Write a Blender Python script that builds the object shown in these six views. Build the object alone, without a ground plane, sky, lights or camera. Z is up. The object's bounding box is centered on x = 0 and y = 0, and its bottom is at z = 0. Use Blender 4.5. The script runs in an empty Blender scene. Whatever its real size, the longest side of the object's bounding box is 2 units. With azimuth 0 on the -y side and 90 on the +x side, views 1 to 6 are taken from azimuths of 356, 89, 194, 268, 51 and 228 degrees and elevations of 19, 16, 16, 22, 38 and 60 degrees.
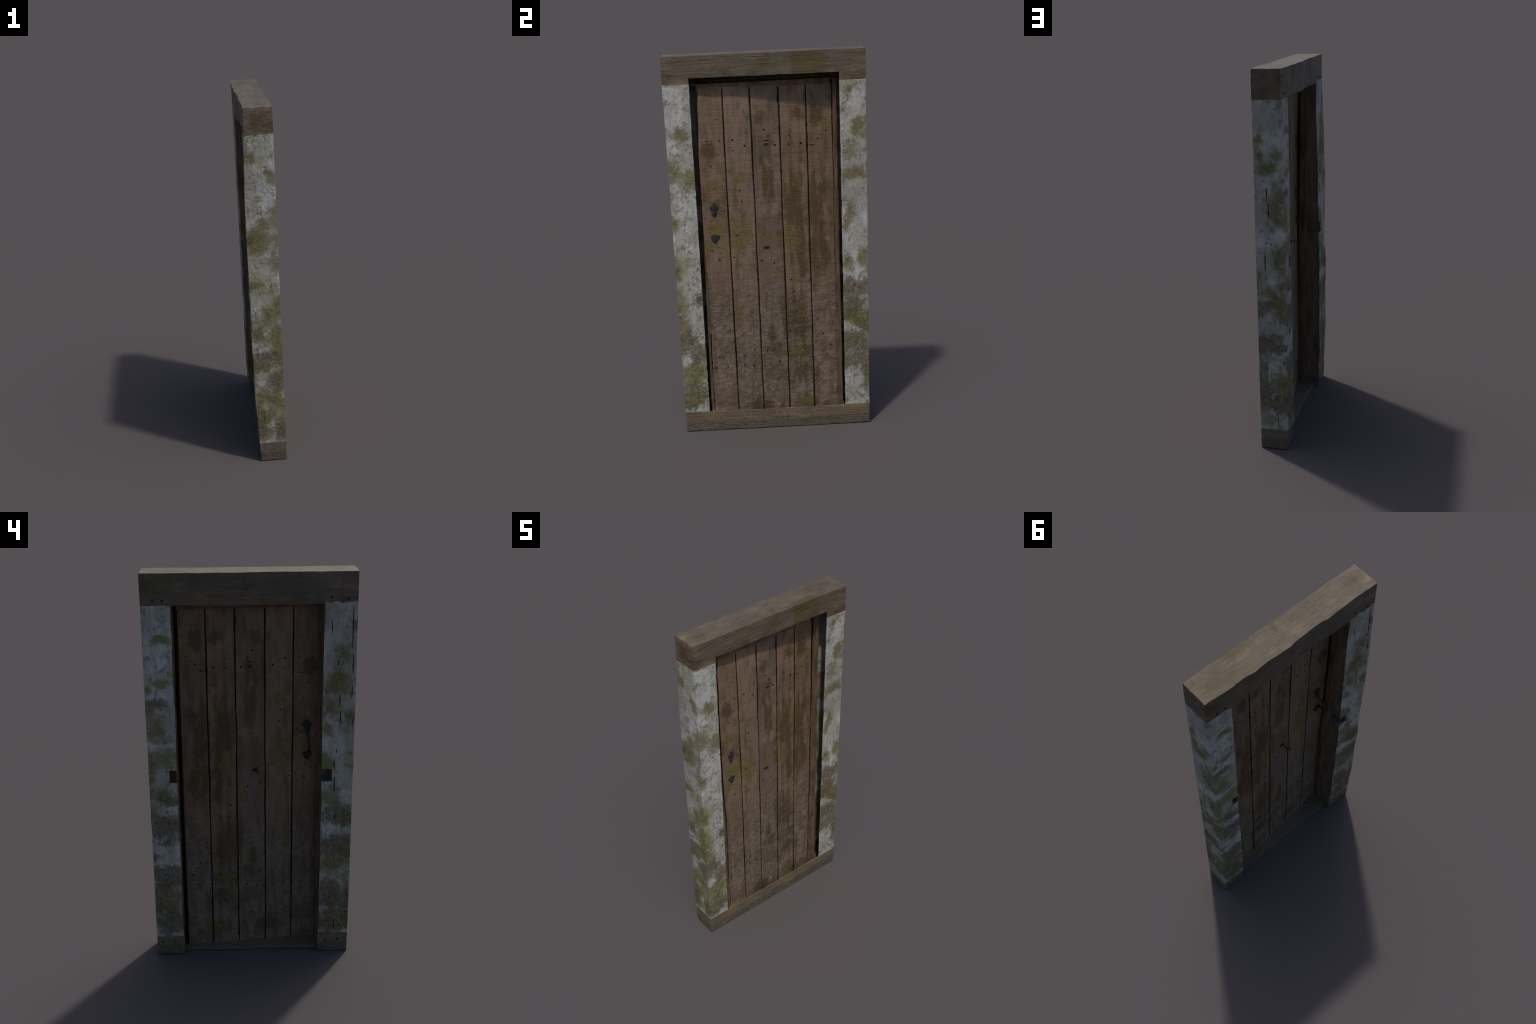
"""Old plank door in a whitewashed, mossy timber frame (procedural)."""
import bpy, math
import numpy as np

# ----------------------------------------------------------------- noise
def _hash(i, j, k, seed):
    n = (i * 374761393 + j * 668265263 + k * 2147483647 + seed * 144665) & 0xFFFFFFFF
    n = ((n ^ (n >> 13)) * 1274126177) & 0xFFFFFFFF
    n = ((n ^ (n >> 16)) * 2246822519) & 0xFFFFFFFF
    return ((n >> 8) & 0xFFFF) / 32767.5 - 1.0

def vnoise(P, scale, seed=0):
    """smooth value noise in about -1..1; scale = cycles per metre (scalar or 3)"""
    Q = np.asarray(P) * np.asarray(scale, float)
    I = np.floor(Q).astype(np.int64); F = Q - I
    F = F * F * F * (F * (F * 6 - 15) + 10)
    out = 0
    for a in (0, 1):
        wa = F[:, 0] if a else 1 - F[:, 0]
        for b in (0, 1):
            wb = F[:, 1] if b else 1 - F[:, 1]
            for c in (0, 1):
                wc = F[:, 2] if c else 1 - F[:, 2]
                out = out + wa * wb * wc * _hash(I[:, 0] + a, I[:, 1] + b, I[:, 2] + c, seed)
    return out

def fbm(P, scale, seed=0, octaves=4, gain=.5):
    s = 0; amp = 1; tot = 0; sc = np.asarray(scale, float)
    for o in range(octaves):
        s = s + amp * vnoise(P, sc, seed + 17 * o); tot += amp; amp *= gain; sc = sc * 2.03
    return s / tot

def sstep(x, a, b):
    t = np.clip((x - a) / (b - a), 0, 1); return t * t * (3 - 2 * t)

# ----------------------------------------------------------------- solids
def union(boxes, res, cuts=()):
    """Surface of a union of axis-aligned boxes minus cut boxes, as a fine quad grid."""
    if np.isscalar(res): res = (res,) * 3
    ax = []
    for i in range(3):
        b = sorted({round(v, 5) for bx in list(boxes) for v in bx[2 * i:2 * i + 2]} |
                   {round(min(max(v, min(q[2 * i] for q in boxes)), max(q[2 * i + 1] for q in boxes)), 5)
                    for bx in cuts for v in bx[2 * i:2 * i + 2]})
        g = [b[0]]
        for lo, hi in zip(b[:-1], b[1:]):
            n = max(1, int(round((hi - lo) / res[i])))
            g += list(lo + (hi - lo) * np.arange(1, n + 1) / n)
        ax.append(np.array(g))
    cen = [(a[:-1] + a[1:]) / 2 for a in ax]
    occ = np.zeros([len(c) for c in cen], bool)
    def mask(bx):
        return np.ix_(*[(cen[i] > bx[2 * i]) & (cen[i] < bx[2 * i + 1]) for i in range(3)])
    for bx in boxes: occ[mask(bx)] = True
    for bx in cuts: occ[mask(bx)] = False
    dim = [len(a) for a in ax]
    vid = lambda i, j, k: (i * dim[1] + j) * dim[2] + k
    quads = []; pad = np.pad(occ, 1)
    for d in range(3):
        for sgn in (1, -1):
            nb = np.roll(pad, -sgn, axis=d)[1:-1, 1:-1, 1:-1]
            idx = np.argwhere(occ & ~nb)
            if not len(idx): continue
            base = idx.copy()
            if sgn > 0: base[:, d] += 1
            u, v = (d + 1) % 3, (d + 2) % 3
            def off(du, dv):
                b = base.copy(); b[:, u] += du; b[:, v] += dv
                return vid(b[:, 0], b[:, 1], b[:, 2])
            q = [off(0, 0), off(1, 0), off(1, 1), off(0, 1)]
            if sgn < 0: q = q[::-1]
            quads.append(np.stack(q, 1))
    Q = np.concatenate(quads)
    used, inv = np.unique(Q, return_inverse=True)
    Q = inv.reshape(Q.shape)
    k = used % dim[2]; j = (used // dim[2]) % dim[1]; i = used // (dim[1] * dim[2])
    return np.stack([ax[0][i], ax[1][j], ax[2][k]], 1), Q

def vert_normals(V, Q):
    n = np.cross(V[Q[:, 1]] - V[Q[:, 0]], V[Q[:, 3]] - V[Q[:, 0]])
    n /= np.linalg.norm(n, axis=1, keepdims=True) + 1e-12
    N = np.zeros_like(V)
    for c in range(4): np.add.at(N, Q[:, c], n)
    ln = np.linalg.norm(N, axis=1, keepdims=True) + 1e-12
    return N / ln, n

def edge_verts(V, Q, N, n):
    """1 where a vertex lies on a sharp edge of the box surface"""
    d = np.zeros(len(V))
    for c in range(4):
        np.maximum.at(d, Q[:, c], 1 - (N[Q[:, c]] * n).sum(1))
    return (d > .1).astype(float)

def roughen(V, Q, seed, amp=.0008, scale=35, wear=.0015, chip=.0, stretch=(1, 1, 1)):
    N, n = vert_normals(V, Q); e = edge_verts(V, Q, N, n)
    h = fbm(V * np.array(stretch), scale, seed, 4) * amp
    w = wear * (.55 + .45 * fbm(V, 18, seed + 5, 3))
    if chip: w = w + chip * sstep(fbm(V, 30, seed + 9, 3), .12, .5)
    return V + N * (h + .0003 - e * w)[:, None]

# ----------------------------------------------------------------- scene helpers
root = bpy.data.objects.new("wooden_door", None)
bpy.context.collection.objects.link(root)
root["label"] = "weathered brown plank door in a mossy whitewashed frame"
root["category"] = "door"

def make(name, V, Q, mat, parent=root, angle=38):
    me = bpy.data.meshes.new(name)
    V = np.asarray(V, np.float32); Q = np.asarray(Q, np.int32)
    me.vertices.add(len(V)); me.vertices.foreach_set("co", V.ravel())
    me.loops.add(Q.size); me.loops.foreach_set("vertex_index", Q.ravel())
    me.polygons.add(len(Q))
    me.polygons.foreach_set("loop_start", np.arange(len(Q), dtype=np.int32) * Q.shape[1])
    me.update(calc_edges=True); me.validate()
    me.shade_smooth(); me.set_sharp_from_angle(angle=math.radians(angle))
    me.materials.append(mat)
    ob = bpy.data.objects.new(name, me); bpy.context.collection.objects.link(ob)
    ob.parent = parent
    return ob

def tube(path, ra, rb, side, seg=14):
    """sweep an ellipse (ra along `side`, rb across it) along a path, closed ends"""
    P = np.asarray(path, float); n = len(P)
    ra = np.broadcast_to(ra, n); rb = np.broadcast_to(rb, n)
    T = np.gradient(P, axis=0); T /= np.linalg.norm(T, axis=1, keepdims=True)
    S = np.asarray(side, float) - (T @ np.asarray(side, float))[:, None] * T
    S /= np.linalg.norm(S, axis=1, keepdims=True); B = np.cross(T, S)
    a = np.linspace(0, 2 * math.pi, seg, endpoint=False)
    V = (P[:, None] + S[:, None] * (np.cos(a)[None, :, None] * ra[:, None, None])
         + B[:, None] * (np.sin(a)[None, :, None] * rb[:, None, None])).reshape(-1, 3)
    Q = [(i * seg + j, i * seg + (j + 1) % seg, (i + 1) * seg + (j + 1) % seg, (i + 1) * seg + j)
         for i in range(n - 1) for j in range(seg)]
    V = np.vstack([V, P[0], P[-1]]); c0, c1 = len(V) - 2, len(V) - 1
    for j in range(seg):
        k = (j + 1) % seg
        Q.append((c0, c0, k, j) if False else (c0, k, j, j)); Q.append((c1, (n - 1) * seg + j, (n - 1) * seg + k, (n - 1) * seg + k))
    return V, Q

def make_py(name, V, F, mat, parent=root, angle=38):
    me = bpy.data.meshes.new(name)
    F = [tuple(dict.fromkeys(int(i) for i in f)) for f in F]
    me.from_pydata([tuple(map(float, v)) for v in V], [], F); me.validate(); me.update()
    me.shade_smooth(); me.set_sharp_from_angle(angle=math.radians(angle))
    me.materials.append(mat)
    ob = bpy.data.objects.new(name, me); bpy.context.collection.objects.link(ob)
    ob.parent = parent
    return ob

def smooth_path(pts, n=40):
    P = np.asarray(pts, float); m = len(P)
    t = np.linspace(0, m - 1, n); i = np.clip(t.astype(int), 0, m - 2); f = (t - i)[:, None]
    g = lambda k: P[np.clip(k, 0, m - 1)]
    a, b, c, d = g(i - 1), g(i), g(i + 1), g(i + 2)
    return .5 * (2 * b + (c - a) * f + (2 * a - 5 * b + 4 * c - d) * f**2 + (3 * b - a - 3 * c + d) * f**3)

# ----------------------------------------------------------------- node helpers
class Mat:
    def __init__(s, name):
        s.m = bpy.data.materials.new(name); s.m.use_nodes = True
        s.t = s.m.node_tree; s.b = s.t.nodes["Principled BSDF"]
        s.P = s.t.nodes.new("ShaderNodeTexCoord").outputs["Object"]
    def put(s, sock, v):
        if isinstance(v, bpy.types.NodeSocket): s.t.links.new(v, sock)
        elif isinstance(v, (tuple, list)) and len(v) == 3 and sock.type == 'RGBA': sock.default_value = (*v, 1)
        else: sock.default_value = v
    def math(s, op, a, b=0., clamp=False):
        n = s.t.nodes.new("ShaderNodeMath"); n.operation = op; n.use_clamp = clamp
        s.put(n.inputs[0], a); s.put(n.inputs[1], b); return n.outputs[0]
    def vec(s, op, a, b=None, c=None):
        n = s.t.nodes.new("ShaderNodeVectorMath"); n.operation = op
        s.put(n.inputs[0], a)
        if b is not None: s.put(n.inputs[1], b)
        if c is not None: s.put(n.inputs[2], c)
        return n.outputs["Value"] if op == 'LENGTH' else n.outputs["Vector"]
    def noise(s, scale, detail=4, rough=.55, vec=None, stretch=None, dist=0., color=False, off=None):
        v = s.P if vec is None else vec
        if stretch is not None: v = s.vec('MULTIPLY', v, stretch)
        if off is not None: v = s.vec('ADD', v, off)
        n = s.t.nodes.new("ShaderNodeTexNoise")
        s.put(n.inputs["Vector"], v); n.inputs["Scale"].default_value = scale
        n.inputs["Detail"].default_value = detail; n.inputs["Roughness"].default_value = rough
        n.inputs["Distortion"].default_value = dist
        return n.outputs["Color" if color else "Fac"]
    def voro(s, scale, feature='F1', vec=None, rand=1.):
        n = s.t.nodes.new("ShaderNodeTexVoronoi"); n.feature = feature
        s.put(n.inputs["Vector"], s.P if vec is None else vec)
        n.inputs["Scale"].default_value = scale; n.inputs["Randomness"].default_value = rand
        return n.outputs["Distance"]
    def ss(s, x, a, b, lo=0., hi=1.):
        n = s.t.nodes.new("ShaderNodeMapRange"); n.interpolation_type = 'SMOOTHSTEP'
        s.put(n.inputs["Value"], x); n.inputs["From Min"].default_value = a; n.inputs["From Max"].default_value = b
        n.inputs["To Min"].default_value = lo; n.inputs["To Max"].default_value = hi
        return n.outputs["Result"]
    def mix(s, f, a, b, mode='MIX'):
        n = s.t.nodes.new("ShaderNodeMix"); n.data_type = 'RGBA'; n.blend_type = mode
        s.put(n.inputs["Factor"], f); s.put(n.inputs["A"], a); s.put(n.inputs["B"], b)
        return [o for o in n.outputs if o.type == 'RGBA'][0]
    def sep(s, v=None):
        n = s.t.nodes.new("ShaderNodeSeparateXYZ"); s.put(n.inputs[0], s.P if v is None else v)
        return n.outputs
    def warp(s, amp, scale, detail=3, vec=None):
        v = s.P if vec is None else vec
        c = s.vec('SUBTRACT', s.noise(scale, detail, .6, v, color=True), (.5, .5, .5))
        return s.vec('MULTIPLY_ADD', c, (amp, amp, amp), v)
    def blobs(s, vec, items):
        """distance field, 0 at a patch's centre and 1 at its rim; items (cx,cy,cz,rx,ry,rz)"""
        d = None
        for cx, cy, cz, rx, ry, rz in items:
            k = (1 / rx, 1 / ry, 1 / rz)
            l = s.vec('LENGTH', s.vec('MULTIPLY_ADD', vec, k, (-cx * k[0], -cy * k[1], -cz * k[2])))
            d = l if d is None else s.math('MINIMUM', d, l)
        return d
    def bump(s, h, strength, dist, nrm=None):
        n = s.t.nodes.new("ShaderNodeBump"); n.inputs["Strength"].default_value = strength
        n.inputs["Distance"].default_value = dist; s.put(n.inputs["Height"], h)
        if nrm is not None: s.put(n.inputs["Normal"], nrm)
        return n.outputs[0]
    def out(s, col, rough=.85, nrm=None, spec=.25):
        s.put(s.b.inputs["Base Color"], col); s.put(s.b.inputs["Roughness"], rough)
        s.b.inputs["Specular IOR Level"].default_value = spec
        if nrm is not None: s.put(s.b.inputs["Normal"], nrm)
        return s.m

def front(l, x=.0815): return [(x, a, b, .035, c, d) for a, b, c, d in l]
def back(l, x=-.070): return [(x, a, b, .035, c, d) for a, b, c, d in l]
def side(l, y): return [(a, y, b, c, .035, d) for a, b, c, d in l]

# ----------------------------------------------------------------- materials
WHITE = (.53, .525, .51); GREY = (.385, .375, .35)
MOSS = (.105, .088, .024); MOSS_PALE = (.205, .190, .078); DIRT = (.105, .078, .042); MUD = (.225, .178, .125)

def growth(m, dist, n1, n2, k1, k2, lo, hi, reach=1.5):
    """soft, ragged patch mask from a blob distance field and two noises"""
    f = m.math('SUBTRACT', 1.15, m.math('MINIMUM', dist, reach))
    f = m.math('ADD', f, m.math('MULTIPLY', m.math('SUBTRACT', n1, .5), k1))
    f = m.math('ADD', f, m.math('MULTIPLY', m.math('SUBTRACT', n2, .5), k2))
    return m.ss(f, lo, hi)

def whitewash(name, moss, dirt, cracks, off, latch=False):
    m = Mat(name); z = m.sep()[2]
    W = m.warp(.09, 7, 5); W = m.warp(.03, 40, 4, W)
    nM = m.noise(16, 9, .72, off=off); nF = m.noise(70, 6, .75, off=off, stretch=(1, 1, .6)); nL = m.noise(5, 5, .6, off=off); nD = m.noise(19, 8, .7, off=(off[0] + 5, 2, 1))
    streak = m.noise(30, 7, .7, stretch=(1, 1, .14), off=off); low = m.ss(z, 1.3, .2)
    # limewash: white to grey, streaked down the wood, thin where the wood shows
    col = m.mix(m.ss(streak, .36, .66), WHITE, GREY)
    col = m.mix(m.ss(nF, .46, .68, 0, .45), col, (.26, .245, .20))
    col = m.mix(m.ss(m.noise(130, 4, .7, off=off), .58, .74, 0, .4), col, (.16, .14, .10))
    col = m.mix(m.ss(nL, .40, .66, 0, .55), col, (.27, .265, .165))
    col = m.mix(m.ss(m.math('ADD', nD, m.math('MULTIPLY', low, .07)), .56, .70, 0, .6), col, (.20, .165, .11))
    dM = m.blobs(W, moss); dD = m.blobs(W, dirt)
    if latch: dM = m.math('SUBTRACT', dM, m.ss(m.sep()[1], -.4935, -.4965, 0, .22))      # its outer cheek is the greenest
    big = m.noise(3.2, 4, .55, off=(off[0] + 9, 4, 3))
    # thin algae film: wide soft halo around the moss, and drifting over the wash
    film = growth(m, m.math('SUBTRACT', dM, m.math('MULTIPLY', low, .35)), nL, nM, 3.4, 2.6, -1.0, .45, 1.8)
    col = m.mix(m.math('MULTIPLY', film, .70), col, m.mix(m.ss(big, .4, .6), (.255, .25, .135), (.235, .205, .115)))
    col = m.mix(m.math('MULTIPLY', m.ss(big, .50, .66), .5), col, (.27, .265, .235))
    # dirt where the wash came off, with crazed cracks
    dk = growth(m, m.math('SUBTRACT', dD, m.math('MULTIPLY', low, .55)), nD, nF, 4.0, 2.8, -.42, .75, 1.72)
    craze = m.ss(m.voro(38, 'DISTANCE_TO_EDGE', m.warp(.09, 22, 6)), .0, .05)
    craze = m.math('MAXIMUM', craze, m.ss(nD, .50, .56))
    dcol = m.mix(m.ss(nF, .35, .62), DIRT, MUD); dcol = m.mix(m.ss(nL, .42, .6, 0, .5), dcol, (.12, .10, .04)); dcol = m.mix(craze, (.055, .043, .026), dcol)
    col = m.mix(m.math('MULTIPLY', dk, .9), col, dcol)
    # moss and algae
    mk = growth(m, m.math('SUBTRACT', dM, m.math('MULTIPLY', low, .30)), nM, nF, 4.4, 2.8, -.40, .66, 1.72)
    mcol = m.mix(m.ss(nF, .36, .64), MOSS, MOSS_PALE)
    mcol = m.mix(m.ss(m.noise(21, 5, .65, off=off), .47, .64, 0, .8), mcol, (.130, .094, .034))
    col = m.mix(m.math('MULTIPLY', mk, m.math('MULTIPLY', m.ss(nF, .3, .65, 1., .7), m.ss(nL, .36, .58, .6, 1.))), col, mcol)
    # pits low down
    pit = m.ss(m.math('ADD', m.voro(42, vec=m.warp(.03, 40)), m.math('MULTIPLY', m.ss(z, .35, .9), .3)), .22, .10)
    pit = m.math('MULTIPLY', pit, m.ss(m.noise(9, 2, off=off), .48, .6))
    col = m.mix(m.math('MULTIPLY', pit, .8), col, (.09, .065, .04))
    h = m.math('ADD', m.math('MULTIPLY', nF, .8), m.math('MULTIPLY', streak, .4))
    h = m.math('SUBTRACT', h, m.math('MULTIPLY', pit, .5)); h = m.math('ADD', h, m.math('MULTIPLY', nD, .5))
    h = m.math('ADD', h, m.math('MULTIPLY', m.math('MULTIPLY', dk, craze), .4))
    if cracks:
        C = m.blobs(m.warp(.006, 50), cracks); ck = m.ss(C, 1.15, .75)
        col = m.mix(ck, col, (.03, .025, .02)); h = m.math('SUBTRACT', h, m.math('MULTIPLY', ck, 1.5))
    return m.out(col, .72, m.bump(h, .9, .009), .28)

jm_mat = whitewash("limewash_latch_side",
    front([(-.432, 1.622, .059, .026), (-.473, 1.422, .047, .075), (-.395, 1.384, .04, .041), (-.484, 1.166, .02, .042),
           (-.494, .91, .029, .046), (-.475, .319, .052, .049), (-.428, .349, .06, .033), (-.485, .616, .029, .031), (-.453, .194, .053, .033)])
    + side([(-.026, 1.737, .019, .02), (.062, 1.637, .02, .035), (-.06, 1.769, .01, .049), (.012, 1.385, .04, .031), (.009, 1.323, .075, .036),
            (-.004, 1.266, .035, .026), (.07, 1.24, .015, .032), (-.044, 1.051, .03, .016), (.03, .891, .041, .028), (-.023, .841, .041, .028),
            (.056, .772, .031, .045), (.063, .689, .031, .045), (-.033, .403, .042, .035), (.04, .372, .043, .035), (-.017, .282, .053, .03), (-.043, .188, .032, .03)], -.4985)
    + back([(-.408, 1.476, .053, .069), (-.384, 1.379, .034, .049), (-.466, 1.322, .027, .021), (-.444, 1.618, .039, .04), (-.366, 1.253, .017, .029),
            (-.37, 1.072, .021, .037), (-.392, .885, .044, .048), (-.416, .526, .06, .05), (-.468, .795, .022, .048), (-.487, .388, .015, .052)]),
    front([(-.469, .52, .037, .04), (-.399, .452, .033, .036), (-.444, .218, .045, .041), (-.38, .759, .029, .023), (-.478, .163, .038, .033)])
    + side([(-.061, 1.318, .015, .026), (-.047, .77, .031, .034), (-.022, .645, .052, .023), (-.035, .589, .042, .023), (.045, .483, .037, .035),
            (-.051, .237, .027, .024), (.065, .196, .022, .036)], -.4985)
    + back([(-.424, .796, .051, .032), (-.42, .642, .067, .041), (-.397, .348, .038, .052), (-.468, .276, .031, .053), (-.424, .199, .062, .044)]),
    [(-.074, y, (a + b) / 2, .02, .0022, (a - b) / 2) for y, a, b in
     [(-.3825, 1.778, 1.719), (-.4145, 1.592, 1.559), (-.425, 1.422, 1.366), (-.4296, 1.345, 1.26), (-.4158, 1.146, 1.127), (-.4065, 1.088, 1.037),
      (-.409, 1.0, .933), (-.414, .806, .766), (-.4262, .2, .126), (-.4785, 1.84, 1.645), (-.483, 1.62, 1.52), (-.481, 1.47, 1.40), (-.487, 1.30, 1.26)]], (3.1, 0, 0), True)

jp_mat = whitewash("limewash_hinge_side",
    front([(.405, 1.8, .02, .032), (.465, 1.62, .027, .04), (.41, 1.502, .033, .041), (.421, 1.392, .041, .034), (.475, 1.383, .02, .034),
           (.404, 1.157, .021, .056), (.393, .91, .029, .03), (.481, .929, .029, .046), (.425, .63, .059, .039), (.488, .257, .019, .066)])
    + side([(.054, 1.644, .015, .02), (.058, 1.569, .021, .03), (-.03, 1.591, .036, .025), (.029, 1.514, .041, .03), (-.06, 1.823, .015, .029),
            (-.041, 1.374, .036, .068), (-.017, 1.31, .036, .046), (-.043, 1.243, .036, .018), (-.043, 1.062, .037, .066), (-.051, .988, .023, .033),
            (.027, .869, .038, .029), (-.04, .911, .023, .024), (-.028, .815, .037, .048), (-.035, .762, .03, .026), (-.037, .374, .031, .038), (.041, .163, .026, .028)], .4985)
    + back([(.408, 1.69, .032, .02), (.436, 1.497, .052, .02), (.484, 1.456, .02, .027), (.46, 1.254, .047, .043), (.422, 1.21, .04, .029),
            (.474, 1.118, .054, .044), (.424, 1.111, .071, .046), (.44, .926, .043, .039), (.434, .369, .075, .051), (.467, .301, .045, .043)]),
    front([(.428, .786, .066, .046), (.404, .678, .044, .039), (.477, .596, .03, .047), (.423, .471, .067, .048), (.422, .375, .068, .041)])
    + side([(.043, .801, .028, .019), (.044, .615, .036, .027), (.003, .623, .031, .027), (-.016, .582, .051, .021), (.047, .323, .031, .044), (-.014, .263, .031, .033)], .4985)
    + back([(.428, 1.379, .033, .028), (.405, .886, .043, .032), (.411, .742, .073, .049), (.423, .462, .06, .042), (.411, .195, .046, .044)]),
    [(x, .4985, (a + b) / 2, .0022, .02, (a - b) / 2) for x, a, b in
     [(.018, 1.422, 1.368), (.0115, 1.345, 1.259), (.025, 1.148, 1.129), (.035, 1.087, .988), (.0323, .967, .941), (.0346, 1.594, 1.577), (-.014, .19, .118)]], (7.7, 1, 0))

def timber(name):
    """grey-brown beam wood, grain running along y"""
    m = Mat(name); x, y, z = m.sep()
    g1 = m.noise(9, 8, .7, stretch=(5, .6, 9), dist=.3); g2 = m.noise(18, 7, .72, stretch=(9, .8, 16), dist=.2); n = m.noise(6, 5, .6); fine = m.noise(90, 4, .7)
    col = m.mix(m.ss(g1, .3, .72), (.092, .066, .041), (.168, .125, .083))
    col = m.mix(m.ss(g2, .5, .74, 0, .4), col, (.10, .078, .052))
    bl = m.noise(11, 7, .68, stretch=(1, .6, 1.3), off=(2, 5, 1)); col = m.mix(m.ss(bl, .47, .62, 0, .8), col, (.062, .046, .027)); col = m.mix(m.ss(bl, .46, .34, 0, .65), col, (.225, .165, .105))
    col = m.mix(m.ss(n, .52, .72, 0, .55), col, (.10, .085, .045))
    col = m.mix(m.ss(fine, .55, .75, 0, .35), col, (.30, .26, .205))
    # warm ends and lower edge of the lintel, greyed and darkened middle
    mid = m.math('SUBTRACT', m.math('ADD', m.math('ABSOLUTE', y), m.math('MULTIPLY', m.math('SUBTRACT', 2., z), .9)), m.math('MULTIPLY', m.math('SUBTRACT', n, .5), .12))
    grey = m.math('MULTIPLY', m.ss(mid, .50, .44), m.ss(z, 1.7, 1.8))
    col = m.mix(m.math('MULTIPLY', grey, m.ss(n, .35, .6, .85, .25)), col, m.mix(m.ss(g2, .35, .65), (.074, .058, .039), (.142, .112, .079)))
    # redder, paler upper half of the foot board
    red = m.math('MULTIPLY', m.ss(m.math('ADD', z, m.math('MULTIPLY', n, .05)), .30, .12), m.ss(m.noise(5, 4, .6, off=(0, 2, 0)), .42, .6, .3, .9))
    col = m.mix(red, col, m.mix(m.ss(fine, .35, .65), (.115, .078, .052), (.215, .155, .108)))
    W = m.warp(.06, 10, 5); W = m.warp(.03, 45, 4, W)
    # greenish-brown run on the lintel's front with its sharp left end
    run = m.math('MULTIPLY', growth(m, m.blobs(W, [(.08, .205, 1.945, .05, .085, .07)]), g1, fine, 2.2, 1.6, -.5, .35), m.ss(y, .134, .139))
    col = m.mix(m.math('MULTIPLY', run, m.ss(g1, .2, .6, 1, .65)), col, (.074, .054, .012))
    st = m.ss(m.math('ADD', m.blobs(W, [(.08, -.007, 1.945, .05, .035, .04), (.08, .02, 1.985, .05, .02, .03), (.08, -.18, 1.915, .05, .03, .025), (-.01, -.4985, 1.93, .03, .04, .04),
                                   (-.066, .02, 1.93, .05, .03, .05), (.08, -.06, 1.905, .05, .03, .02)]), m.math('MULTIPLY', m.math('SUBTRACT', g1, .5), 3.5)), 1.3, .3)
    col = m.mix(m.math('MULTIPLY', st, .7), col, (.075, .052, .022))
    # moss and damp on the foot board
    ms = m.ss(m.math('ADD', m.blobs(W, [(.08, -.36, .095, .05, .055, .025), (.08, .33, .06, .05, .05, .02), (.08, .12, .055, .05, .06, .012), (.0, .42, .11, .2, .07, .012)]), m.math('MULTIPLY', m.math('SUBTRACT', fine, .5), 2)), 1.15, .6)
    col = m.mix(m.math('MULTIPLY', ms, .7), col, (.16, .135, .04))
    edge = m.math('ADD', z, m.math('MULTIPLY', m.math('SUBTRACT', n, .5), .06))
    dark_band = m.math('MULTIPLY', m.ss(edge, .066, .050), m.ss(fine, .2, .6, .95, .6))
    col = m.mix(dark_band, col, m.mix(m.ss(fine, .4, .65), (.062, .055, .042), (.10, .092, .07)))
    # limewash splashed up onto the lintel
    zz = m.math('ADD', z, m.math('MULTIPLY', m.math('SUBTRACT', m.noise(22, 5, .7), .5), .05))
    zz = m.math('ADD', zz, m.ss(y, -.31, -.30, 0, .0))
    wash = m.math('MULTIPLY', m.math('MULTIPLY', m.ss(zz, 1.864, 1.856), m.ss(y, -.345, -.352)), m.ss(z, 1.84, 1.85))
    col = m.mix(wash, col, (.40, .39, .36))
    h = m.math('ADD', m.math('MULTIPLY', g1, .8), m.math('MULTIPLY', g2, .5)); h = m.math('ADD', h, m.math('MULTIPLY', fine, .3)); h = m.math('ADD', h, m.math('MULTIPLY', bl, .6))
    return m.out(col, .56, m.bump(h, .8, .008), .38)
timber_mat = timber("weathered_beam_wood")

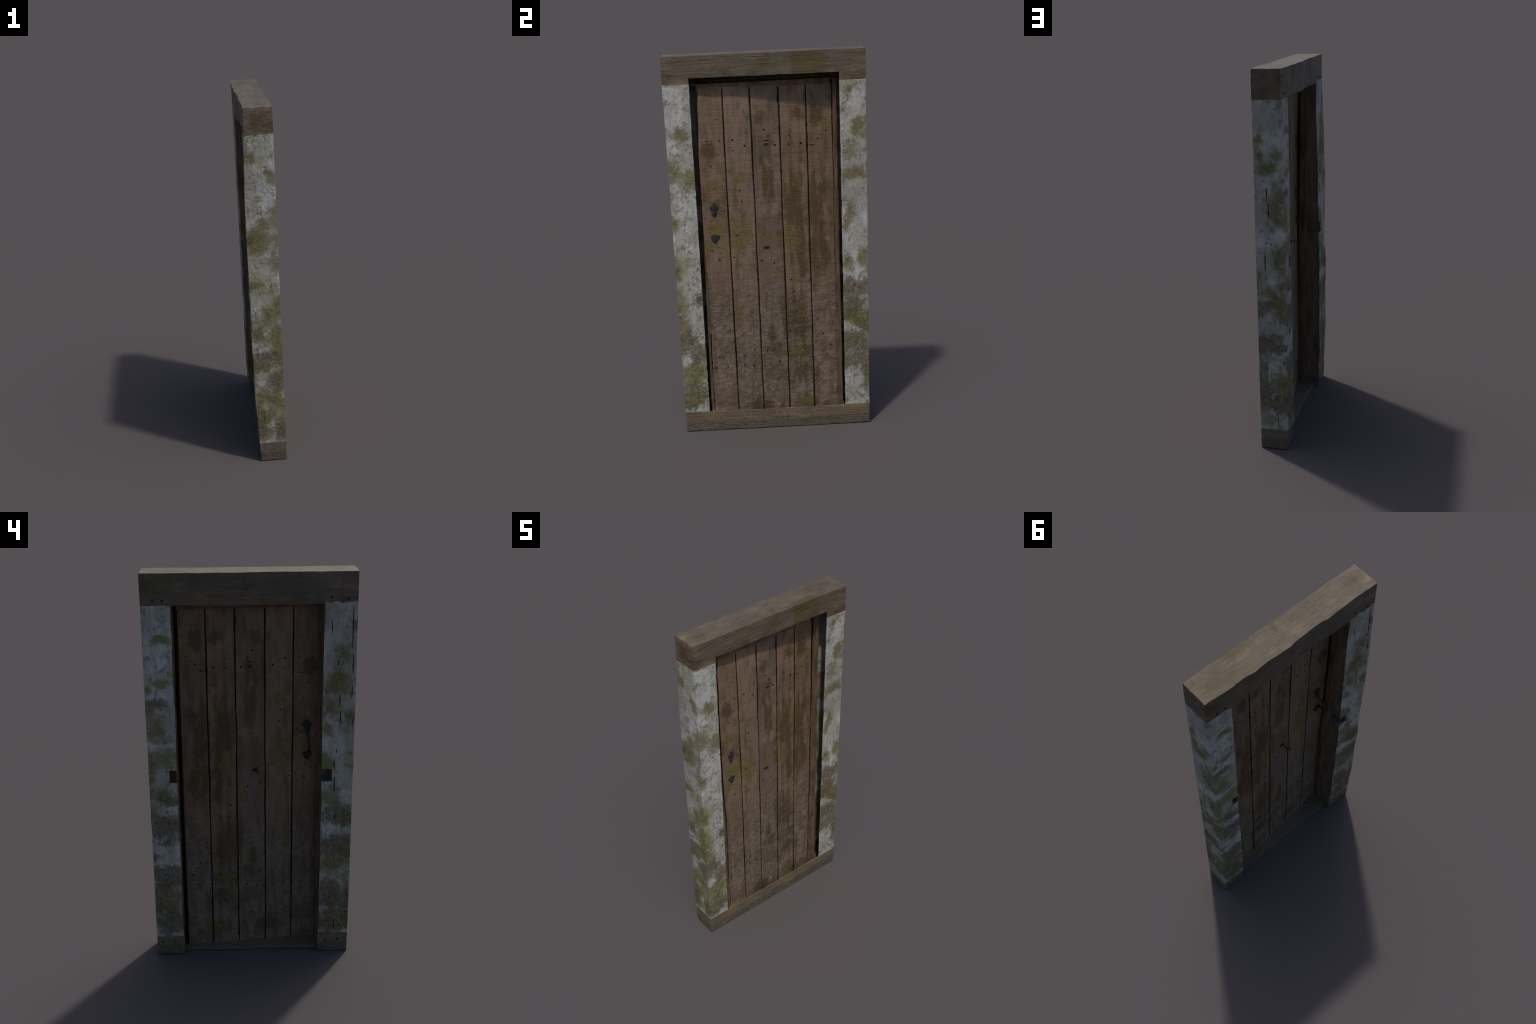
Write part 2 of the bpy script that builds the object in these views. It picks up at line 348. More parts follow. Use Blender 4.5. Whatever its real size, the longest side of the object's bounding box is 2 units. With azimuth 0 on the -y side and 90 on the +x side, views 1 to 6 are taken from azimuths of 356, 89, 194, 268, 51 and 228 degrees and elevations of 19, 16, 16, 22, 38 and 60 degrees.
def planks_mat(name):
    m = Mat(name); x, y, z = m.sep()
    saw = m.noise(10, 5, .7, stretch=(1, .7, 22)); down = m.noise(9, 5, .6, stretch=(1, 3.2, .5)); n = m.noise(7, 6, .65); fine = m.noise(75, 5, .72); mid = m.noise(24, 6, .68)
    # one tone per plank
    r = m.t.nodes.new("ShaderNodeValToRGB"); r.color_ramp.interpolation = 'CONSTANT'
    m.put(r.inputs[0], m.ss(y, -.345, .345)); r.inputs[0].links[0].from_node.interpolation_type = 'LINEAR'
    tones = [(.178, .113, .073), (.200, .138, .092), (.150, .108, .076), (.182, .113, .070), (.165, .104, .064)]
    el = r.color_ramp.elements
    for i, (edge_y, c) in enumerate(zip((-.345, -.209, -.073, .069, .206), tones)):
        e = el[i] if i < 2 else el.new(.9)
        e.position = max(0, (edge_y + .345) / .69); e.color = (*c, 1)
    col = r.outputs[0]
    col = m.mix(m.ss(down, .35, .7, 0, .75), col, m.mix(.5, col, (.085, .058, .036)))
    col = m.mix(m.ss(n, .46, .66, 0, .7), col, (.230, .155, .105))
    col = m.mix(m.ss(m.noise(15, 7, .7, stretch=(1, 2.2, .6), off=(4, 0, 0)), .48, .66, 0, .5), col, (.098, .066, .038))
    col = m.mix(m.ss(saw, .52, .72, 0, .38), col, (.085, .056, .034))
    col = m.mix(m.ss(m.noise(14, 5, .7, stretch=(1, .6, 26), off=(0, 3, 1)), .58, .76, 0, .3), col, (.27, .19, .135))
    # lower third: silvered, mottled and lumpy
    lowf = m.ss(m.math('ADD', z, m.math('MULTIPLY', m.math('SUBTRACT', n, .5), .6)), 1.02, .55)
    gcol = m.mix(m.ss(mid, .36, .60), (.108, .080, .056), (.205, .160, .116))
    gcol = m.mix(m.ss(fine, .54, .70, 0, .6), gcol, (.29, .24, .185)); gcol = m.mix(m.ss(m.noise(8, 5, .6, off=(1, 7, 0)), .5, .66, 0, .7), gcol, (.095, .070, .045))
    col = m.mix(m.math('MULTIPLY', lowf, .85), col, gcol)
    W = m.warp(.07, 9, 5); W = m.warp(.025, 45, 4, W)
    F = lambda l: [(0, a, b, 9, c, d) for a, b, c, d in l]
    dk = m.blobs(W, F([(.005, 1.402, .034, .055), (.13, 1.254, .055, .099), (.009, 1.498, .02, .055), (.259, 1.672, .027, .047), (.238, 1.147, .028, .043),
        (-.023, 1.688, .027, .04), (.158, 1.678, .027, .033), (.131, .575, .06, .088), (.134, .414, .069, .033), (.005, .442, .03, .032), (.172, .909, .03, .069),
        (-.014, .524, .023, .04), (.176, .295, .046, .041), (.226, .974, .022, .077), (.163, .113, .046, .034), (-.077, .119, .046, .025), (.27, 1.30, .04, .06), (.16, 1.05, .03, .07), (-.29, 1.53, .03, .03), (.135, 1.17, .055, .17), (.255, 1.22, .04, .17), (.262, .95, .03, .12), (.0, 1.40, .03, .14), (.10, .62, .06, .12), (-.27, 1.22, .03, .05)]))
    dk = growth(m, dk, mid, down, 3.2, 4.2, -.65, .65, 1.75)
    col = m.mix(m.math('MULTIPLY', dk, m.ss(fine, .3, .7, 1., .62)), col, (.066, .043, .014))
    ol = m.blobs(W, F([(-.146, 1.377, .041, .028), (-.145, 1.117, .048, .057), (-.159, 1.064, .051, .06), (-.271, 1.337, .041, .028), (-.32, 1.038, .029, .045),
        (.11, 1.044, .037, .053), (.044, .858, .022, .023), (-.182, .618, .022, .047), (.312, 1.615, .027, .027), (-.211, 1.179, .021, .035), (-.021, 1.061, .036, .038),
        (.165, .115, .04, .02), (-.27, 1.12, .04, .05), (.13, .42, .05, .02)]))
    ol = growth(m, ol, mid, n, 4.6, 2.5, -.15, .25, 1.8)
    col = m.mix(m.math('MULTIPLY', ol, m.ss(fine, .25, .7, .95, .62)), col, m.mix(m.ss(fine, .4, .65), (.112, .086, .022), (.160, .128, .044)))
    col = m.mix(m.ss(fine, .58, .74, 0, .5), col, (.27, .21, .155)); col = m.mix(m.ss(m.noise(110, 4, .7), .60, .74, 0, .45), col, (.05, .036, .024))
    # scratches, knot, slot
    mk = m.blobs(m.warp(.004, 70), F([(-.002, 1.561, .018, .0035), (.0655, 1.768, .006, .022), (.229, 1.526, .011, .003), (-.002, 1.539, .012, .009), (-.292, 1.80, .006, .002),
        (.07, 1.62, .005, .012), (.207, 1.63, .005, .011), (.07, 1.40, .005, .012), (-.25, 1.272, .007, .002), (-.23, 1.213, .002, .009), (-.25, 1.197, .008, .002),
        (-.245, 1.68, .010, .002), (-.25, 1.50, .012, .002), (-.28, 1.56, .014, .002), (-.30, 1.575, .012, .002), (-.105, 1.71, .002, .01), (.2, .375, .02, .002), (.28, 1.575, .012, .002)]))
    mkf = m.ss(mk, 1.2, .8)
    col = m.mix(m.math('MULTIPLY', mkf, .9), col, (.018, .015, .012))
    h = m.math('ADD', m.math('MULTIPLY', saw, .35), m.math('MULTIPLY', fine, .35))
    h = m.math('ADD', h, m.math('MULTIPLY', m.math('MULTIPLY', mid, lowf), 2.4)); h = m.math('SUBTRACT', h, m.math('MULTIPLY', mkf, .8))
    return m.out(col, .65, m.bump(h, .75, .008), .35)
plank_mat = planks_mat("weathered_plank_wood")

def plain(name, a, b, scale=20, rough=.85, stretch=(1, 1, .3), bump=.4, spec=.25):
    m = Mat(name); n = m.noise(scale, 6, .65, stretch=stretch); f = m.noise(scale * 4, 4, .7)
    col = m.mix(m.ss(n, .3, .7), a, b); col = m.mix(m.ss(f, .55, .75, 0, .4), col, a)
    return m.out(col, rough, m.bump(m.math('ADD', n, m.math('MULTIPLY', f, .5)), bump, .004), spec)
lining_mat = plain("raw_brown_wood", (.085, .055, .032), (.175, .115, .072))
strip_mat = plain("split_brown_wood", (.055, .036, .022), (.150, .098, .060), scale=34, stretch=(1, 1, .22), bump=.9)
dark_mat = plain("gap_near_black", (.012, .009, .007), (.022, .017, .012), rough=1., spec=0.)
iron_mat = plain("black_iron", (.020, .020, .020), (.046, .045, .044), 60, .8, (1, 1, 1), .4, .12)
nail_mat = plain("rusty_nail_iron", (.012, .010, .009), (.040, .026, .018), 150, .9, (1, 1, 1), .3, .05)
slate_mat = plain("mortise_floor_stone", (.06, .06, .06), (.11, .108, .105))

# ----------------------------------------------------------------- dimensions
XF, XB, YS = .0815, -.066, .4985          # front face, back face, half width
OP = .368                                  # half width of the front opening
ZL, ZT = 1.853, .113                       # lintel underside, top of the foot board
YI_P, YI_M = .3605, -.346                  # back edges of the two jambs
def door_x(y, z):
    """the sagging, slightly open leaf: x of its mid-plane at (y, z)"""
    y = np.asarray(y, float); z = np.asarray(z, float); d = z - 1
    return (.0296 - .0884 * y - .0072 * d + .0081 * y * d - .0046 * d * d
            - .010 * sstep(z, 1.5, 1.85) * sstep(-y, .08, .3) + .006 * sstep(-z, -.30, -.03) * (.5 + .5 * sstep(-y, .0, .3)) + .003 * sstep(-z, -.7, -.1) * sstep(y, .1, .3))
def leaf_edge(z):
    """the leaf's ragged latch-side edge (y)"""
    return -.3385 + curve(z, [0, .8, 1.0, 1.5, 1.7, 1.84], [0, .004, -.004, -.004, .004, .011])

def curve(t, xs, ys):
    """smooth interpolation of control points"""
    xs = np.array(xs, float); ys = np.array(ys, float)
    i = np.clip(np.searchsorted(xs, t) - 1, 0, len(xs) - 2)
    f = np.clip((t - xs[i]) / (xs[i + 1] - xs[i]), 0, 1); f = f * f * (3 - 2 * f)
    return ys[i] * (1 - f) + ys[i + 1] * f

def back_weight(V): return sstep(V[:, 0], -.045, -.064)

def segments_carve(V, segs, axis, plane, depth, width=.0025):
    """cut thin slits (fixed a, from z1 down to z0) into the face axis=plane"""
    o = 1 - axis; near = np.abs(V[:, axis] - plane) < .02
    d = np.zeros(len(V))
    for a, z1, z0 in segs:
        wob = a + .0015 * np.sin(V[:, 2] * 130)
        k = np.exp(-((V[:, o] - wob) / width) ** 2) * sstep(V[:, 2], z0 - .01, z0 + .01) * sstep(-V[:, 2], -z1 - .01, -z1 + .01)
        d = np.maximum(d, k)
    V[:, axis] -= np.sign(plane) * d * depth * near

# ----------------------------------------------------------------- jambs
def jamb(sgn, yi, mat, notch, seed):
    s = lambda a, b: (a, b) if sgn > 0 else (-b, -a)
    yo = s(YS - .005, YS); yf = s(OP, YS); yb = s(abs(yi), YS)
    V, Q = union([(XF - .004, XF, *yf, ZT, ZL), (XB, XF, *yo, ZT, ZL), (XB, XB + .006, *yb, ZT, ZL)], .004,
                 cuts=[(-.08, -.05, *s(abs(yi) - .01, notch[0]), notch[1], notch[2])])
    P = V.copy(); w = back_weight(P)
    if sgn < 0:   # the latch-side post bellies out at the back
        outer = curve(P[:, 2], [0, .15, .38, .59, .76, .88, 1.04, 1.34, 1.49, 1.67, 1.85], [-.067, -.067, -.078, -.0775, -.083, -.078, -.077, -.081, -.079, -.0715, -.067])
        inner = curve(P[:, 2], [0, .13, .25, .43, .58, .75, .92, 1.19, 1.37, 1.52, 1.85], [-.063, -.062, -.071, -.0726, -.0716, -.0744, -.0733, -.0707, -.0718, -.069, -.066])
        f = (P[:, 1] + .497) / (.497 - .345)
        V[:, 0] += w * (outer * (1 - f) + inner * f - XB)
    else:
        V[:, 0] += w * (fbm(P, (4, 4, 3), seed, 3) * .004 - .0008)
    V[:, 0] += w * fbm(P, (20, 20, 9), seed + 3, 4) * .0032
    inner_edge = sstep(np.abs(P[:, 1]), abs(yi) + .03, abs(yi)) * w
    V[:, 1] += sgn * inner_edge * (fbm(P * [0, 0, 1], 7, seed + 4, 4) * .0035)
    V[:, 1] += sgn * sstep(np.abs(P[:, 1]), YS - .03, YS) * (fbm(P, (8, 8, 5), seed + 6, 4) * .0014)
    if sgn < 0:
        segments_carve(V, [(-.4785, 1.84, 1.645), (-.483, 1.62, 1.52), (-.425, 1.422, 1.366), (-.4296, 1.345, 1.26), (-.4065, 1.088, 1.037), (-.409, 1.0, .933), (-.4262, .2, .126)], 0, -.074, .004)
    else:
        segments_carve(V, [(.018, 1.422, 1.368), (.0115, 1.345, 1.259), (.035, 1.087, .988), (.025, 1.148, 1.129)], 1, .4985, .004)
    V = roughen(V, Q, seed + 11, .0014, 30, .0006, .0022, (1, 1, .6))
    return make("jamb", V, Q, mat)
jamb_m = jamb(-1, YI_M, jm_mat, (.397, .977, 1.044), 101)
jamb_p = jamb(+1, YI_P, jp_mat, (.3985, .979, 1.045), 202)

# mortises: timber-lined pockets for the bar behind the door
def mortise(boxes, mat, seed):
    V, Q = union(boxes, .004); V = roughen(V, Q, seed, .0016, 60, .0006); return make("mortise", V, Q, mat)
mortise([(-.070, .004, -.402, -.3975, .970, 1.052), (-.070, .004, -.3975, -.3462, 1.0455, 1.052), (.0045, .009, -.402, -.3425, .970, 1.052)], lining_mat, 31)
V, Q = union([(-.071, .004, -.397, -.344, .970, .9775)], .004); make("mortise_floor", roughen(V, Q, 32, .0008, 60, .0008), Q, slate_mat)
mortise([(-.062, -.028, .399, .4035, .972, 1.051), (-.062, -.028, .3615, .399, 1.0455, 1.051), (-.0275, -.023, .3615, .4035, .972, 1.051), (-.062, -.028, .3615, .399, .972, .9785)], lining_mat, 33)

# ----------------------------------------------------------------- lintel
z0 = ZL + .0005                     # boxed lintel: fascia notched over the opening, cap, back board, cheeks
V, Q = union([(XF - .004, XF, -YS, YS, 1.892, 2.0), (XF - .004, XF, -YS, -OP, z0, 1.892), (XF - .004, XF, OP, YS, z0, 1.892), (XB, XF, -YS, YS, 1.988, 2.0),
              (XB, XB + .006, -YS, YS, z0, 2.0), (XB, XB + .006, -OP, OP, ZL - .0015, z0), (XB, XF, -YS, -YS + .008, z0, 2.0), (XB, XF, YS - .008, YS, z0, 2.0)], .004)
P = V.copy(); w = back_weight(P)
topx = curve(P[:, 1], [-.5, -.37, -.28, -.19, -.16, -.1, -.01, .03, .09, .16, .23, .29, .37, .5], [-.067, -.064, -.068, -.0705, -.065, -.065, -.068, -.0745, -.073, -.070, -.0755, -.068, -.0725, -.065])
botx = curve(P[:, 1], [-.5, -.35, -.14, -.05, -.02, .06, .2, .34, .5], [-.066, -.064, -.059, -.056, -.0665, -.069, -.067, -.065, -.063])
f = (P[:, 2] - 1.853) / .147
V[:, 0] += w * (topx * f + botx * (1 - f) - XB + fbm(P, (14, 7, 14), 55, 4) * .0022)
V[:, 2] += sstep(P[:, 2], 1.90, 1.853) * w * fbm(P * [0, 1, 0], 6, 57, 4) * .003
V = roughen(V, Q, 58, .0011, 30, .0005, .0012, (1, .5, 1))
lintel = make("lintel", V, Q, timber_mat)

# soffit board closing the head of the opening from behind, up to the door plane
V, Q = union([(0, 1, -.357, .3605, 1.8515, 1.8575)], (.08, .006, .006))
V[:, 0] = XB + .005 + V[:, 0] * (door_x(V[:, 1], V[:, 2]) + .003 + .03 * sstep(V[:, 1], .333, .337) - XB - .005)
make("soffit", roughen(V, Q, 61, .0008, 40, .0005), Q, lining_mat)
V, Q = union([(-.0045, -.0005, -.336, .339, 1.822, 1.8512)], .004)
V[:, 0] += door_x(V[:, 1], V[:, 2])
make("head_strip", roughen(V, Q, 64, .0008, 60, .0005), Q, lining_mat)

# ----------------------------------------------------------------- foot board with plinths, sill
bx = [(XF - .005, XF, -YS, YS, .0005, .1105)]
for sgn, yi in ((-1, .3415), (1, .3575)):
    s = lambda a, b: (a, b) if sgn > 0 else (-b, -a)
    bx += [(XB, XF, *s(yi, YS), .0005, .004), (XF - .005, XF, *s(OP, YS), .0005, ZT), (XB, XF, *s(YS - .010, YS), .0005, ZT), (XB, XB + .010, *s(yi, YS), .0005, ZT), (XB, .05 if sgn > 0 else XF, *s(yi, yi + .006), .0005, ZT)]
V, Q = union(bx, .004)
P = V.copy(); w = back_weight(P)
V[:, 0] += w * (.002 + fbm(P, 14, 71, 4) * .003 + .003 * sstep(P[:, 2], .02, .0))
rnd = sstep(P[:, 2], .022, .0) * w                        # worn lower inner corners of the plinths
V[:, 1] += rnd * np.where(P[:, 1] > 0, 1, -1) * .007 * sstep(np.abs(P[:, 1]), .40, .345)
V[:, 2] += sstep(P[:, 2], .09, .111) * (np.abs(P[:, 1]) < OP) * fbm(P * [0, 1, 0], 6, 73, 4) * .0018
V = roughen(V, Q, 74, .0012, 30, .0006, .0015, (1, .5, 1)); V[:, 2] = np.maximum(V[:, 2], 0)
make("threshold", V, Q, timber_mat)
V, Q = union([(-.030, XF - .0055, -.341, .357, .001, .021)], (.005, .005, .005))
P = V.copy()
V[:, 2] += sstep(P[:, 2], .0, .021) * (.005 * (P[:, 0] + .03) / .1 + fbm(P, 22, 75, 4) * .002 - .002)
V[:, 0] += sstep(P[:, 0], 0, -.03) * fbm(P * [0, 1, 0], 7, 76, 4) * .004
make("sill", roughen(V, Q, 77, .001, 40, .0012), Q, timber_mat)

# ----------------------------------------------------------------- linings and stops
fa = lambda z: .028 + (1.75 - z) * .0262          # front edge of the latch-side stop
fb = lambda z: -.014 + (1.75 - z) * .0278         # back edge of it
V, Q = union([(0, 1, -.3490, -.3455, ZT, ZL - .001), (.93, 1, -.3455, -.334, ZT, ZL - .001)], (.05, .006, .006))
x0 = -.062
V[:, 0] = x0 + V[:, 0] * (fb(V[:, 2]) + .006 - x0)
# leave the mouth of the mortise open
cen = V[Q].mean(1); keep = ~((cen[:, 2] > .9775) & (cen[:, 2] < 1.0455) & (cen[:, 0] < .004))
Q2 = Q[keep]; used, inv = np.unique(Q2, return_inverse=True); V = V[used]; Q = inv.reshape(Q2.shape)
V[:, 1] += fbm(V * [1, 0, 1], 9, 81, 4) * .0012
make("door_lining", V, Q, lining_mat)
V, Q = union([(0, 1, 0, 1, .02, ZL - .001)], (.12, .25, .006))
u, t, z = V.T.copy()
yin = leaf_edge(z) + .0050 * sstep(z, .2, .4) - .0005; yout = np.minimum(-.3385 - (1.75 - z) * .0112, yin - .006)
V[:, 0] = fb(z) + u * (fa(z) - fb(z)); V[:, 1] = yout + t * (yin - yout) + fbm(np.stack([z * 0, z * 0, z], 1), 5, 82, 4) * .0012
make("stop_strip", roughen(V, Q, 83, .0007, 50, .0015, .002), Q, strip_mat)

# hinge side: lining that leans in, and a rough split strip folding back to the door edge
lin = lambda z, a, b: b + (a - b) * (z - .24) / (1.75 - .24)
V, Q = union([(0, 1, 0, .005, .02, 1.8525)], (.05, .003, .006))
u, t, z = V[:, 0].copy(), V[:, 1].copy(), V[:, 2].copy()
ex, ey = lin(z, .029, .043), lin(z, .3515, .3549)
V[:, 0] = -.060 + u * (ex + .060); V[:, 1] = .3595 + u * (ey - .3595) + t
V[:, 1] += fbm(V * [1, 0, 1], 9, 85, 4) * .0010
make("door_lining", V, Q, lining_mat)
V, Q = union([(0, 1, 0, .005, .018, 1.8525)], (.1, .0025, .005))
u, t, z = V[:, 0].copy(), V[:, 1].copy(), V[:, 2].copy()
rag = fbm(np.stack([z * 0, z * 0, z], 1), 16, 86, 5) * .0035
ix, iy = lin(z, .003, .011), lin(z, .3375, .3335)
ex, ey = lin(z, .033, .048) + rag, lin(z, .3505, .3545) + rag * .6
V[:, 0] = ix + u * (ex - ix) - t * .35; V[:, 1] = iy + u * (ey - iy) + t * .9
V = roughen(V, Q, 87, .0034, 45, .0012, .003, (1, 1, .35))
make("stop_strip", V, Q, strip_mat)

# ----------------------------------------------------------------- door leaf
EDGES = [(-.3385, -.2105), (-.2095, -.0735), (-.0725, .0685), (.0695, .2055), (.2065, .3355)]
TOPS = [1.840, 1.838, 1.838, 1.830, 1.831]; BOTS = [.014, .012, .012, .012, .010]
TH = .0030
# the leaf's core: dark tongues bridging the four gaps between the planks
core = [union([(-.0012, .0012, yc - .009, yc + .009, .012, 1.826)], (.003, .009, .02)) for yc in [(EDGES[k][1] + EDGES[k + 1][0]) / 2 for k in range(4)]]
V = np.concatenate([v for v, q in core]); Q = np.concatenate([q + k * len(core[0][0]) for k, (v, q) in enumerate(core)])
V[:, 0] += door_x(V[:, 1], V[:, 2])
door = make("door_leaf", V, Q, dark_mat)
for k, (y0, y1) in enumerate(EDGES):
    g0 = .0022 if k else 0; g1 = .0022 if k < 4 else 0
    V, Q = union([(-TH, TH, y0 + g0, y1 - g1, BOTS[k], TOPS[k])], .004)
    P = V.copy(); wf = np.sign(P[:, 0])
    mid = (y0 + y1) / 2
    lean = sstep(np.abs(P[:, 1] - mid), .045, .068)
    V[:, 1] += lean * (fbm(np.stack([P[:, 2] * 0, np.sign(P[:, 1] - mid), P[:, 2]], 1), (1, 3.3, 5), 300 + k, 5) * .0028)
    if k == 0: V[:, 1] += sstep(P[:, 1], mid, y0) * (leaf_edge(P[:, 2]) + .3385)
    V[:, 2] += sstep(P[:, 2], TOPS[k] - .03, TOPS[k]) * fbm(P * [0, 1, 0], 20, 320 + k, 3) * .003
    V[:, 2] += sstep(P[:, 2], BOTS[k] + .03, BOTS[k]) * fbm(P * [0, 1, 0], 14, 330 + k, 3) * .0015
    lump = sstep(P[:, 2], .95, .45)
    Pf = P * [0, 1, 1] + np.array([3., 0, 0])
    h = fbm(Pf, (1, 28, 28), 340, 4) * .0017 * lump + fbm(Pf, (1, 12, 40), 350, 4) * .0006 + .0006 * vnoise(Pf, (1, 4, 2), 360)
    V[:, 0] += wf * h
    N, n = vert_normals(P, Q); e = edge_verts(P, Q, N, n)
    V -= N * (e * (.0011 + .0012 * sstep(fbm(P, 26, 370 + k, 3), .05, .5)))[:, None]
    V[:, 0] += door_x(V[:, 1], V[:, 2])
    make("plank", V, Q, plank_mat, door)
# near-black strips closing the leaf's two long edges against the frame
V, Q = union([(0, 1, 0, 1, .02, 1.853)], (.5, 1, .01)); u, t, z = V.T.copy(); e = leaf_edge(z); D = door_x(e, z)
V[:, 0] = np.minimum(fa(z) - .004, D - .004) + u * (D - np.minimum(fa(z) - .004, D - .004)); V[:, 1] = e + .0015 + t * .002
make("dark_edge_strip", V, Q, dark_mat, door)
V, Q = union([(-.0010, .0010, -.006, .010, .012, .55)], (.003, .008, .02))
V[:, 1] += leaf_edge(V[:, 2]); V[:, 0] += door_x(V[:, 1], V[:, 2])
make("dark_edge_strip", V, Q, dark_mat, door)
V, Q = union([(-.0012, .0012, .328, .346, .02, 1.853)], (.003, .006, .02))
V[:, 0] += door_x(V[:, 1], V[:, 2])
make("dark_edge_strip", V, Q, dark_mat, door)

# nails: through the leaf, heads a hair proud on both faces
seg = 12; a = np.linspace(0, 2 * math.pi, seg, endpoint=False)
rings = [(.0045, 0.6), (.0042, .95), (-.0042, .95), (-.0045, .6)]
NV = [(x, r * math.cos(t), r * math.sin(t)) for x, r in rings for t in a]
NF = [tuple(range(seg))] + [(i * seg + j, (i + 1) * seg + j, (i + 1) * seg + (j + 1) % seg, i * seg + (j + 1) % seg) for i in range(3) for j in range(seg)] + [tuple(range(4 * seg - 1, 3 * seg - 1, -1))]
nail0 = None
NAILS = [(-.011, 1.619), (.009, 1.586), (.042, 1.538), (.116, 1.582), (.114, 1.536), (.174, 1.54), (.302, 1.597), (.261, 1.559), (-.111, 1.544), (-.17, 1.575),
         (-.169, 1.522), (-.286, 1.448), (-.274, 1.334), (-.149, 1.317), (-.14, 1.258), (-.236, 1.576), (-.033, 1.077), (-.17, 1.083), (-.304, 1.007), (-.269, .957),
         (-.194, .966), (.015, .92), (-.049, .938), (.108, .936), (.1, .821), (.112, .756), (.14, .67), (.232, .589), (.261, .505), (.301, .436), (-.041, .432),
         (.161, .424), (-.168, .414), (-.169, .361), (-.118, .352), (-.029, .352), (.023, .364), (.101, .358), (.28, .384), (-.299, .42), (-.32, .357), (-.256, .357)]
rng = np.random.default_rng(7)
def nail_at(x, y, z, r, parent, axis='x', length=1.):
    global nail0
    if nail0 is None:
        nail0 = make_py("nail", NV, NF, nail_mat, parent); ob = nail0
    else:
        ob = nail0.copy(); bpy.context.collection.objects.link(ob); ob.parent = parent
    ob.location = (x, y, z); ob.scale = (length, r, r * rng.uniform(.8, 1.25))
    ob.rotation_euler = (0, 0, math.pi / 2) if axis == 'y' else (0, 0, .085)
    return ob
BIG = {(.174, 1.54): .0066, (.042, 1.538): .0055, (.112, .756): .005, (.161, .424): .005, (.28, .384): .005, (-.041, .432): .0048, (-.118, .352): .0048}
for y, z in NAILS:
    nail_at(door_x(y, z), y, z, BIG.get((y, z), rng.uniform(.0034, .0052)), door)
hole = nail_at(door_x(-.023, 1.006), -.023, 1.006, .0062, door, length=1.05); hole.scale = (1.05, .0165, .0075)
# bolt heads on the back of lintel and plinths, nail holes in the lining
for y, z, x in ((.3965, 1.876, -.0655), (.441, 1.876, -.0645), (-.377, 1.883, -.0645), (-.454, 1.874, -.0655), (.4735, .080, -.0635), (.404, .078, -.0635), (-.448, .073, -.0635), (-.383, .071, -.0635)):
    nail_at(x, y, z, .0055, root, length=.5)
for x, z in ((-.031, 1.418), (-.030, 1.232), (-.010, 1.139), (-.031, 1.07), (-.012, .9255), (-.015, .7445), (-.030, .748), (-.028, .607), (-.02, .45)):
    nail_at(x, -.3475, z, .0038, root, 'y', .5)
for x, z in ((.001, 1.729), (.012, 1.327), (.028, .834)):
    nail_at(x, -.3405, z, .0036, root, 'y', .62)

# ----------------------------------------------------------------- ironwork
def forged_plate(outline, front_side, th=.0025):
    sg = 1 if front_side else -1
    O = smooth_closed(outline); n = len(O); C = O.mean(0)
    V = []; F = []
    lv = [(1.0, -.001), (1.0, th * .7), (.92, th), (.45, th * 1.3)]
    for s, h in lv:
        for p in C + (O - C) * s: V.append((door_x(p[0], p[1]) + sg * (TH + h), p[0], p[1]))
    for i in range(len(lv) - 1):
        for j in range(n):
            q = (i * n + j, i * n + (j + 1) % n, (i + 1) * n + (j + 1) % n, (i + 1) * n + j)
            F.append(q if sg > 0 else q[::-1])
    V.append((door_x(*C) + sg * (TH + th * 1.35), *C)); c = len(V) - 1; b = (len(lv) - 1) * n
    for j in range(n):
        q = (b + j, b + (j + 1) % n, c); F.append(q if sg > 0 else q[::-1])
    return make_py("handle_plate", V, F, iron_mat, handle, 50)
def smooth_closed(pts, sub=6):
    P = np.array(pts, float); n = len(P); out = []
    for i in range(n):
        a, b, c, d = P[i - 1], P[i], P[(i + 1) % n], P[(i + 2) % n]
        for f in np.arange(sub) / sub:
            out.append(.5 * (2 * b + (c - a) * f + (2 * a - 5 * b + 4 * c - d) * f**2 + (3 * b - a - 3 * c + d) * f**3))
    return np.array(out)
D0 = door_x(-.282, 1.15)
P = smooth_path([(D0 - .004, -.2815, 1.220), (D0 - .008, -.282, 1.206), (D0 - .014, -.283, 1.190), (.022, -.2855, 1.172), (.006, -.289, 1.152), (.002, -.2905, 1.136), (.008, -.2910, 1.117), (.024, -.2905, 1.102), (.040, -.2895, 1.093), (D0 - .004, -.2885, 1.089)], 60)
t = np.linspace(0, 1, 60)
wid = np.interp(t, [0, .08, .16, .24, .34, .55, .75, .9, 1], [.008, .0112, .0105, .0055, .0042, .0056, .0058, .0055, .007])
thk = np.interp(t, [0, .1, .2, .35, .6, .85, 1], [.006, .006, .005, .0028, .0028, .003, .005])
handle = make_py("door_handle", *tube(P, wid, thk, (0, 1, 0)), iron_mat, root)

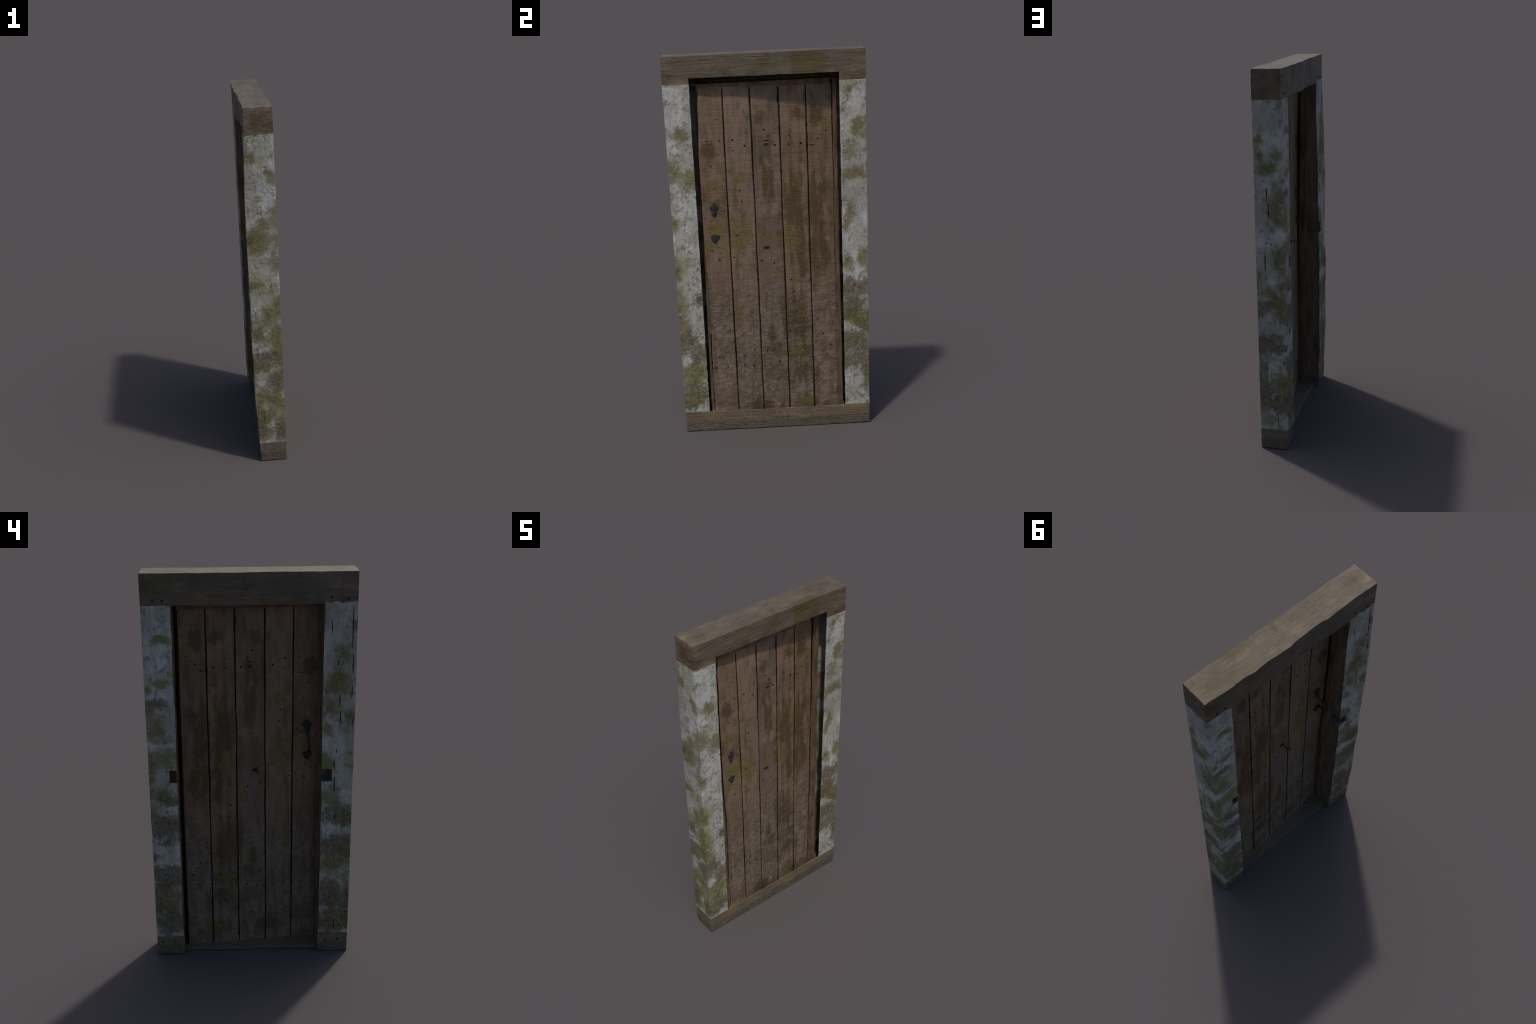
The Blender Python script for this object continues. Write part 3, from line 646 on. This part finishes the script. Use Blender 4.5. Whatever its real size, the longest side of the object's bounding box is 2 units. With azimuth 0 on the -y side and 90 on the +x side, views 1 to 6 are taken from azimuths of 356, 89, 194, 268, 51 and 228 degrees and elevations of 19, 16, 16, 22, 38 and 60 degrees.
UC, LC = -.2815, -.284
spade = [(0, .0270), (-.0030, .0235), (-.012, .0150), (-.0205, .003), (-.0215, -.006), (-.018, -.013), (-.010, -.0185), (0, -.0205), (.010, -.0185), (.018, -.013), (.0215, -.006), (.0205, .003), (.012, .0150), (.0030, .0235)]
up = [(UC + y, 1.235 + z) for y, z in spade]
heart = [(0, -.0275), (.006, -.024), (.014, -.014), (.0215, -.001), (.0235, .008), (.020, .015), (.012, .0165), (.006, .019), (.002, .0215), (-.004, .021), (-.008, .0165), (-.017, .0165), (-.0225, .011), (-.0225, .001), (-.016, -.013), (-.006, -.024)]
low = [(LC + y, 1.0745 + z) for y, z in heart]
for fr in (True, False):
    forged_plate(up, fr); forged_plate(low, fr)
    sg = 1 if fr else -1
    for y, z in ((UC, 1.255), (UC - .015, 1.235), (UC + .015, 1.234), (LC - .015, 1.083), (LC + .015, 1.084), (LC, 1.0565)):
        ob = nail_at(door_x(y, z) + sg * .0052, y, z, .0028, handle, length=.5)
# the neck shows through as a lump on the front
P = smooth_path([(door_x(-.282, 1.2) + .003, -.282, 1.218), (door_x(-.282, 1.2) + .006, -.283, 1.205), (door_x(-.282, 1.2) + .003, -.283, 1.190)], 12)
make_py("handle_neck", *tube(P, [.006, .0095, .0105, .011, .011, .011, .0108, .0105, .0098, .0085, .0065, .003], [.003] * 2 + [.005] * 8 + [.003] * 2, (0, 1, 0)), iron_mat, handle)
# split ring-pin hanging out of the leaf's back, opposite its hole
RB = np.array([door_x(-.0248, 1.01), -.0248, 1.010])
def strand(k):
    return smooth_path([RB + (-.003, -.012 * k, .011 * k), RB + (-.007, -.005 * k, .004 * k), RB + (-.013, -.001 + -.0018 * k, 0), RB + (-.030, -.003 - .0018 * k, -.001),
                        RB + (-.040, -.0045 - .0045 * k, -.001), RB + (-.050, -.0065 - .0085 * k, 0), RB + (-.057, -.0075 - .006 * k, .0005), RB + (-.0595, -.008, .0005)], 40)
P = np.vstack([strand(1), strand(-1)[::-1][1:]])
ring = make_py("ring_pin", *tube(P, .0020, .0020, (0, 0, 1), 10), iron_mat, root)
